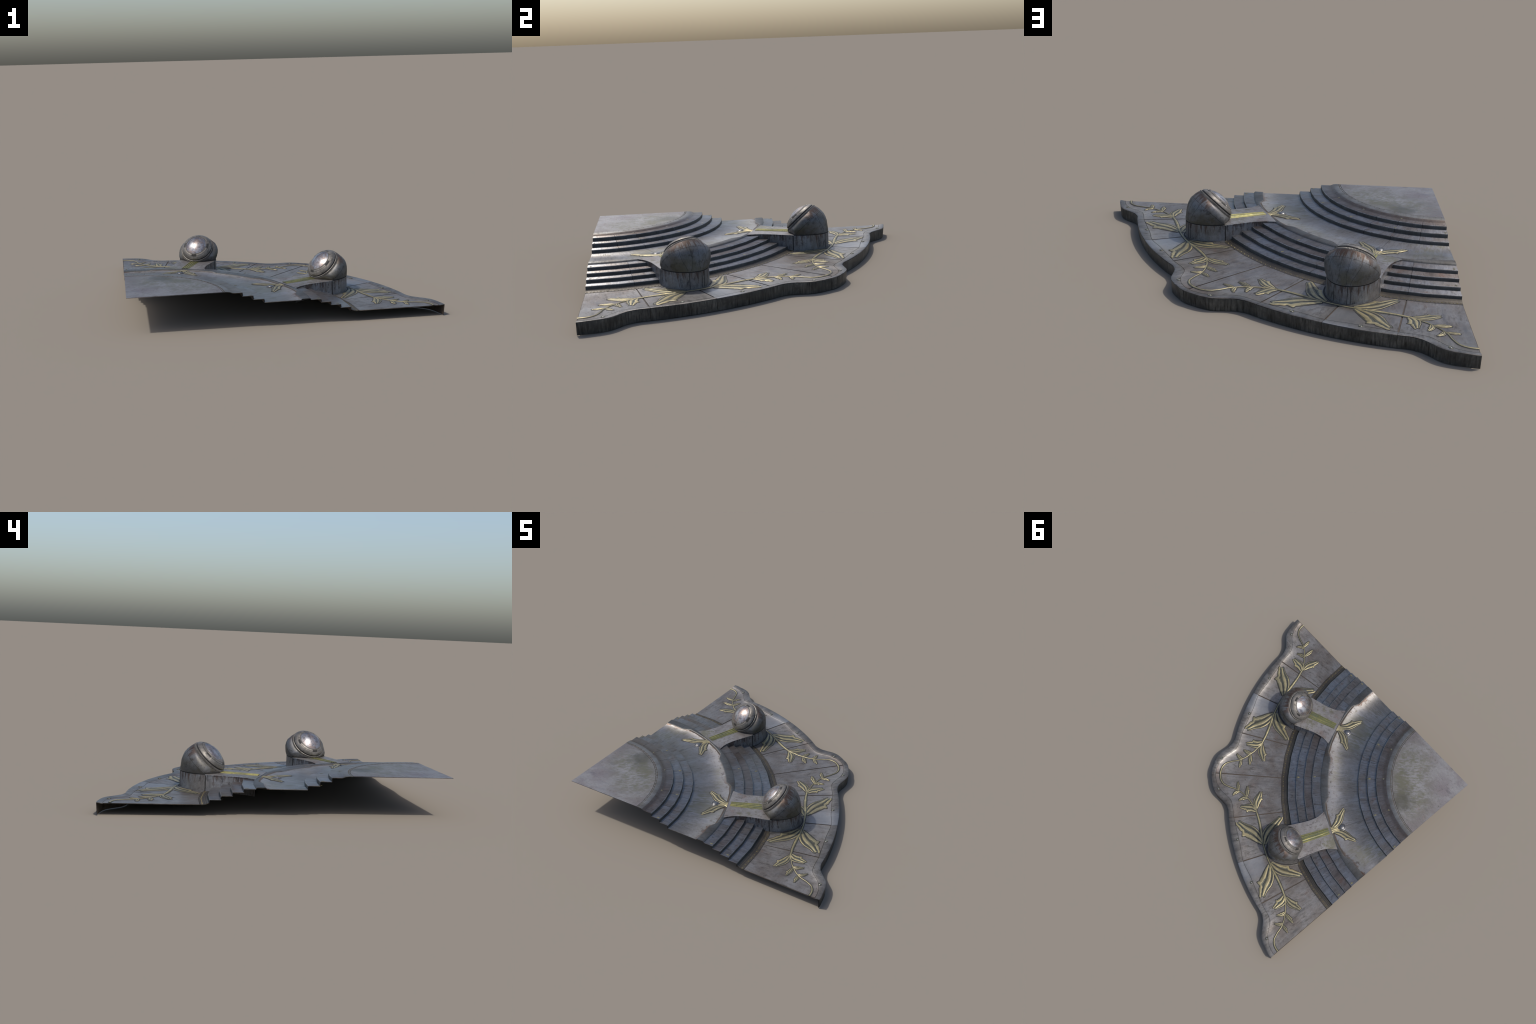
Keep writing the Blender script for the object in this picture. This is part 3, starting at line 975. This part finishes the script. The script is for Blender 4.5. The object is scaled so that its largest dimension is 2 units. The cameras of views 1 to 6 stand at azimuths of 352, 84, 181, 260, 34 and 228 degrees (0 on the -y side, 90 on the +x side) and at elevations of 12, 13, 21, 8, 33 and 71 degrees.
    prof = [(-1.0, 0.0), (-0.94, 0.0030), (-0.84, 0.0036), (-0.76, 0.0012), (-0.56, 0.0016), (-0.52, 0.0048), (-0.40, 0.0056), (-0.30, 0.0022), (0.05, 0.0020),
            (0.10, 0.0046), (0.30, 0.0052), (0.42, 0.0020), (0.62, 0.0016), (0.70, 0.0048), (0.84, 0.0052), (0.92, 0.0028), (1.0, 0.0)]
    rs2 = frange(1.133, 1.362, 0.03)
    for r in rs2:
        w = spread([(1.133, 0.0250), (1.362, 0.0330)], r)
        for u, h in prof:
            V.append(local(r, u * w, Z_TOP + 0.0002 + h))
    m = len(prof)
    for i in range(len(rs2) - 1):
        for j in range(m - 1):
            a = i * m + j
            F.append((a, a + m, a + m + 1, a + 1))
            I.append(1 if max(prof[j][1], prof[j + 1][1]) < 0.0025 else 0)
    out["bridge_rail"] = smooth_by_angle(build("bridge_rail", V, F, [M["bar"], M["channel"]], I), 40)
    # --- rounded stud between the terrace leaves
    V, F, I = [], [], []
    prof = [(0.0295, 0.0, 1), (0.0285, 0.0020, 0), (0.0235, 0.0022, 1), (0.0205, 0.0012, 0), (0.0195, 0.0030, 0), (0.0165, 0.0052, 0), (0.0115, 0.0068, 0), (0.0055, 0.0077, 0), (0.0001, 0.0080, 0)]
    n = 28
    for r, z, _ in prof:
        for i in range(n):
            V.append(Vector((r * cos(2 * pi * i / n), r * sin(2 * pi * i / n), z)))
    for q in range(len(prof) - 1):
        for i in range(n):
            F.append((q * n + i, q * n + (i + 1) % n, (q + 1) * n + (i + 1) % n, (q + 1) * n + i))
            I.append(prof[q][2])
    out["stud"] = build("stud", V, F, [M["stud"], M["seam"]], I)
    # --- fork of the terrace ornament: short brass stalk from the curb to the leaves
    V, F, I = [], [], []
    n, m = 12, 10
    for layer in range(2):
        s0 = len(V)
        for i in range(n + 1):
            r = 1.112 - 0.066 * i / n
            w = spread([(0, 0.030), (0.25, 0.019), (0.6, 0.0185), (1.0, 0.024)], i / n) + (0.0022 if layer == 0 else 0)
            for j in range(m + 1):
                u = -1 + 2 * j / m
                cut = 0.016 * (1 - abs(u)) * (i / n) ** 3
                z = Z_TERRACE + (0.0010 if layer == 0 else 0.0010 + 0.0055 * sqrt(max(0, 1 - u * u)) * (0.75 + 0.25 * cos(3 * pi * u)))
                V.append(local(r + cut, u * w, z))
        for i in range(n):
            for j in range(m):
                a = s0 + i * (m + 1) + j
                F.append((a, a + 1, a + m + 2, a + m + 1))
                I.append(1 if layer == 0 else 0)
    out["fork"] = build("fork", V, F, [M["brass"], M["seam"]], I)
    for key, sg in (("fork_leaf_a", -1), ("fork_leaf_b", 1)):
        P = [(r - LAMP_R, sg * t) for r, t in ((1.098, 0.014), (1.045, 0.042), (1.003, 0.090), (0.962, 0.130))]
        out[key] = leaf_mesh("leaf", P, 0.0275, 0.0042, -sg, Z_TERRACE - LAMP_Z + 0.0008)
    return out


def make_lamps():
    ms = lamp_meshes()
    for ang in (22.5, 67.5):
        base = APEX + polar(ang, LAMP_R, LAMP_Z)
        rot = radians(ang)

        def add(name, key, parent=None, off=(0, 0, 0)):
            ob = bpy.data.objects.new(name, ms[key])
            bpy.context.scene.collection.objects.link(ob)
            if parent is None:
                ob.parent = ROOT
                ob.location = base + Vector((off[0] * cos(rot) - off[1] * sin(rot), off[0] * sin(rot) + off[1] * cos(rot), off[2]))
                ob.rotation_euler = (0, 0, rot)
            else:
                ob.parent = parent
                ob.location = off
            return ob
        bridge = add("bridge", "bridge")
        add("bridge_rail", "bridge_rail", bridge)
        ped = add("pedestal", "pedestal")
        add("pedestal_seam", "pedestal_seam", ped)
        add("skirting", "skirting", ped)
        lamp = add("lamp_shell", "lamp_shell")
        add("shell_seam", "shell_seam", lamp)
        add("lamp_collar", "lamp_collar", lamp)
        add("lamp_dome", "lamp_dome", lamp)
        fork = add("fork_ornament", "fork")
        add("leaf", "fork_leaf_a", fork)
        add("leaf", "fork_leaf_b", fork)
        add("stud", "stud", fork, (1.0245 - LAMP_R, 0, Z_TERRACE - LAMP_Z + 0.0003))


def main():
    global ROOT
    ROOT = bpy.data.objects.new("stair_platform", None)
    bpy.context.scene.collection.objects.link(ROOT)
    ROOT["label"] = "quarter of a round weathered metal stair platform with brass vines and dome lamps"
    ROOT["category"] = "stairs"
    make_materials()
    make_fascia()
    make_rim()
    make_deck()
    make_border()
    make_steps()
    make_terrace()
    make_plate()
    make_underside()
    make_vine()
    make_lamps()


main()
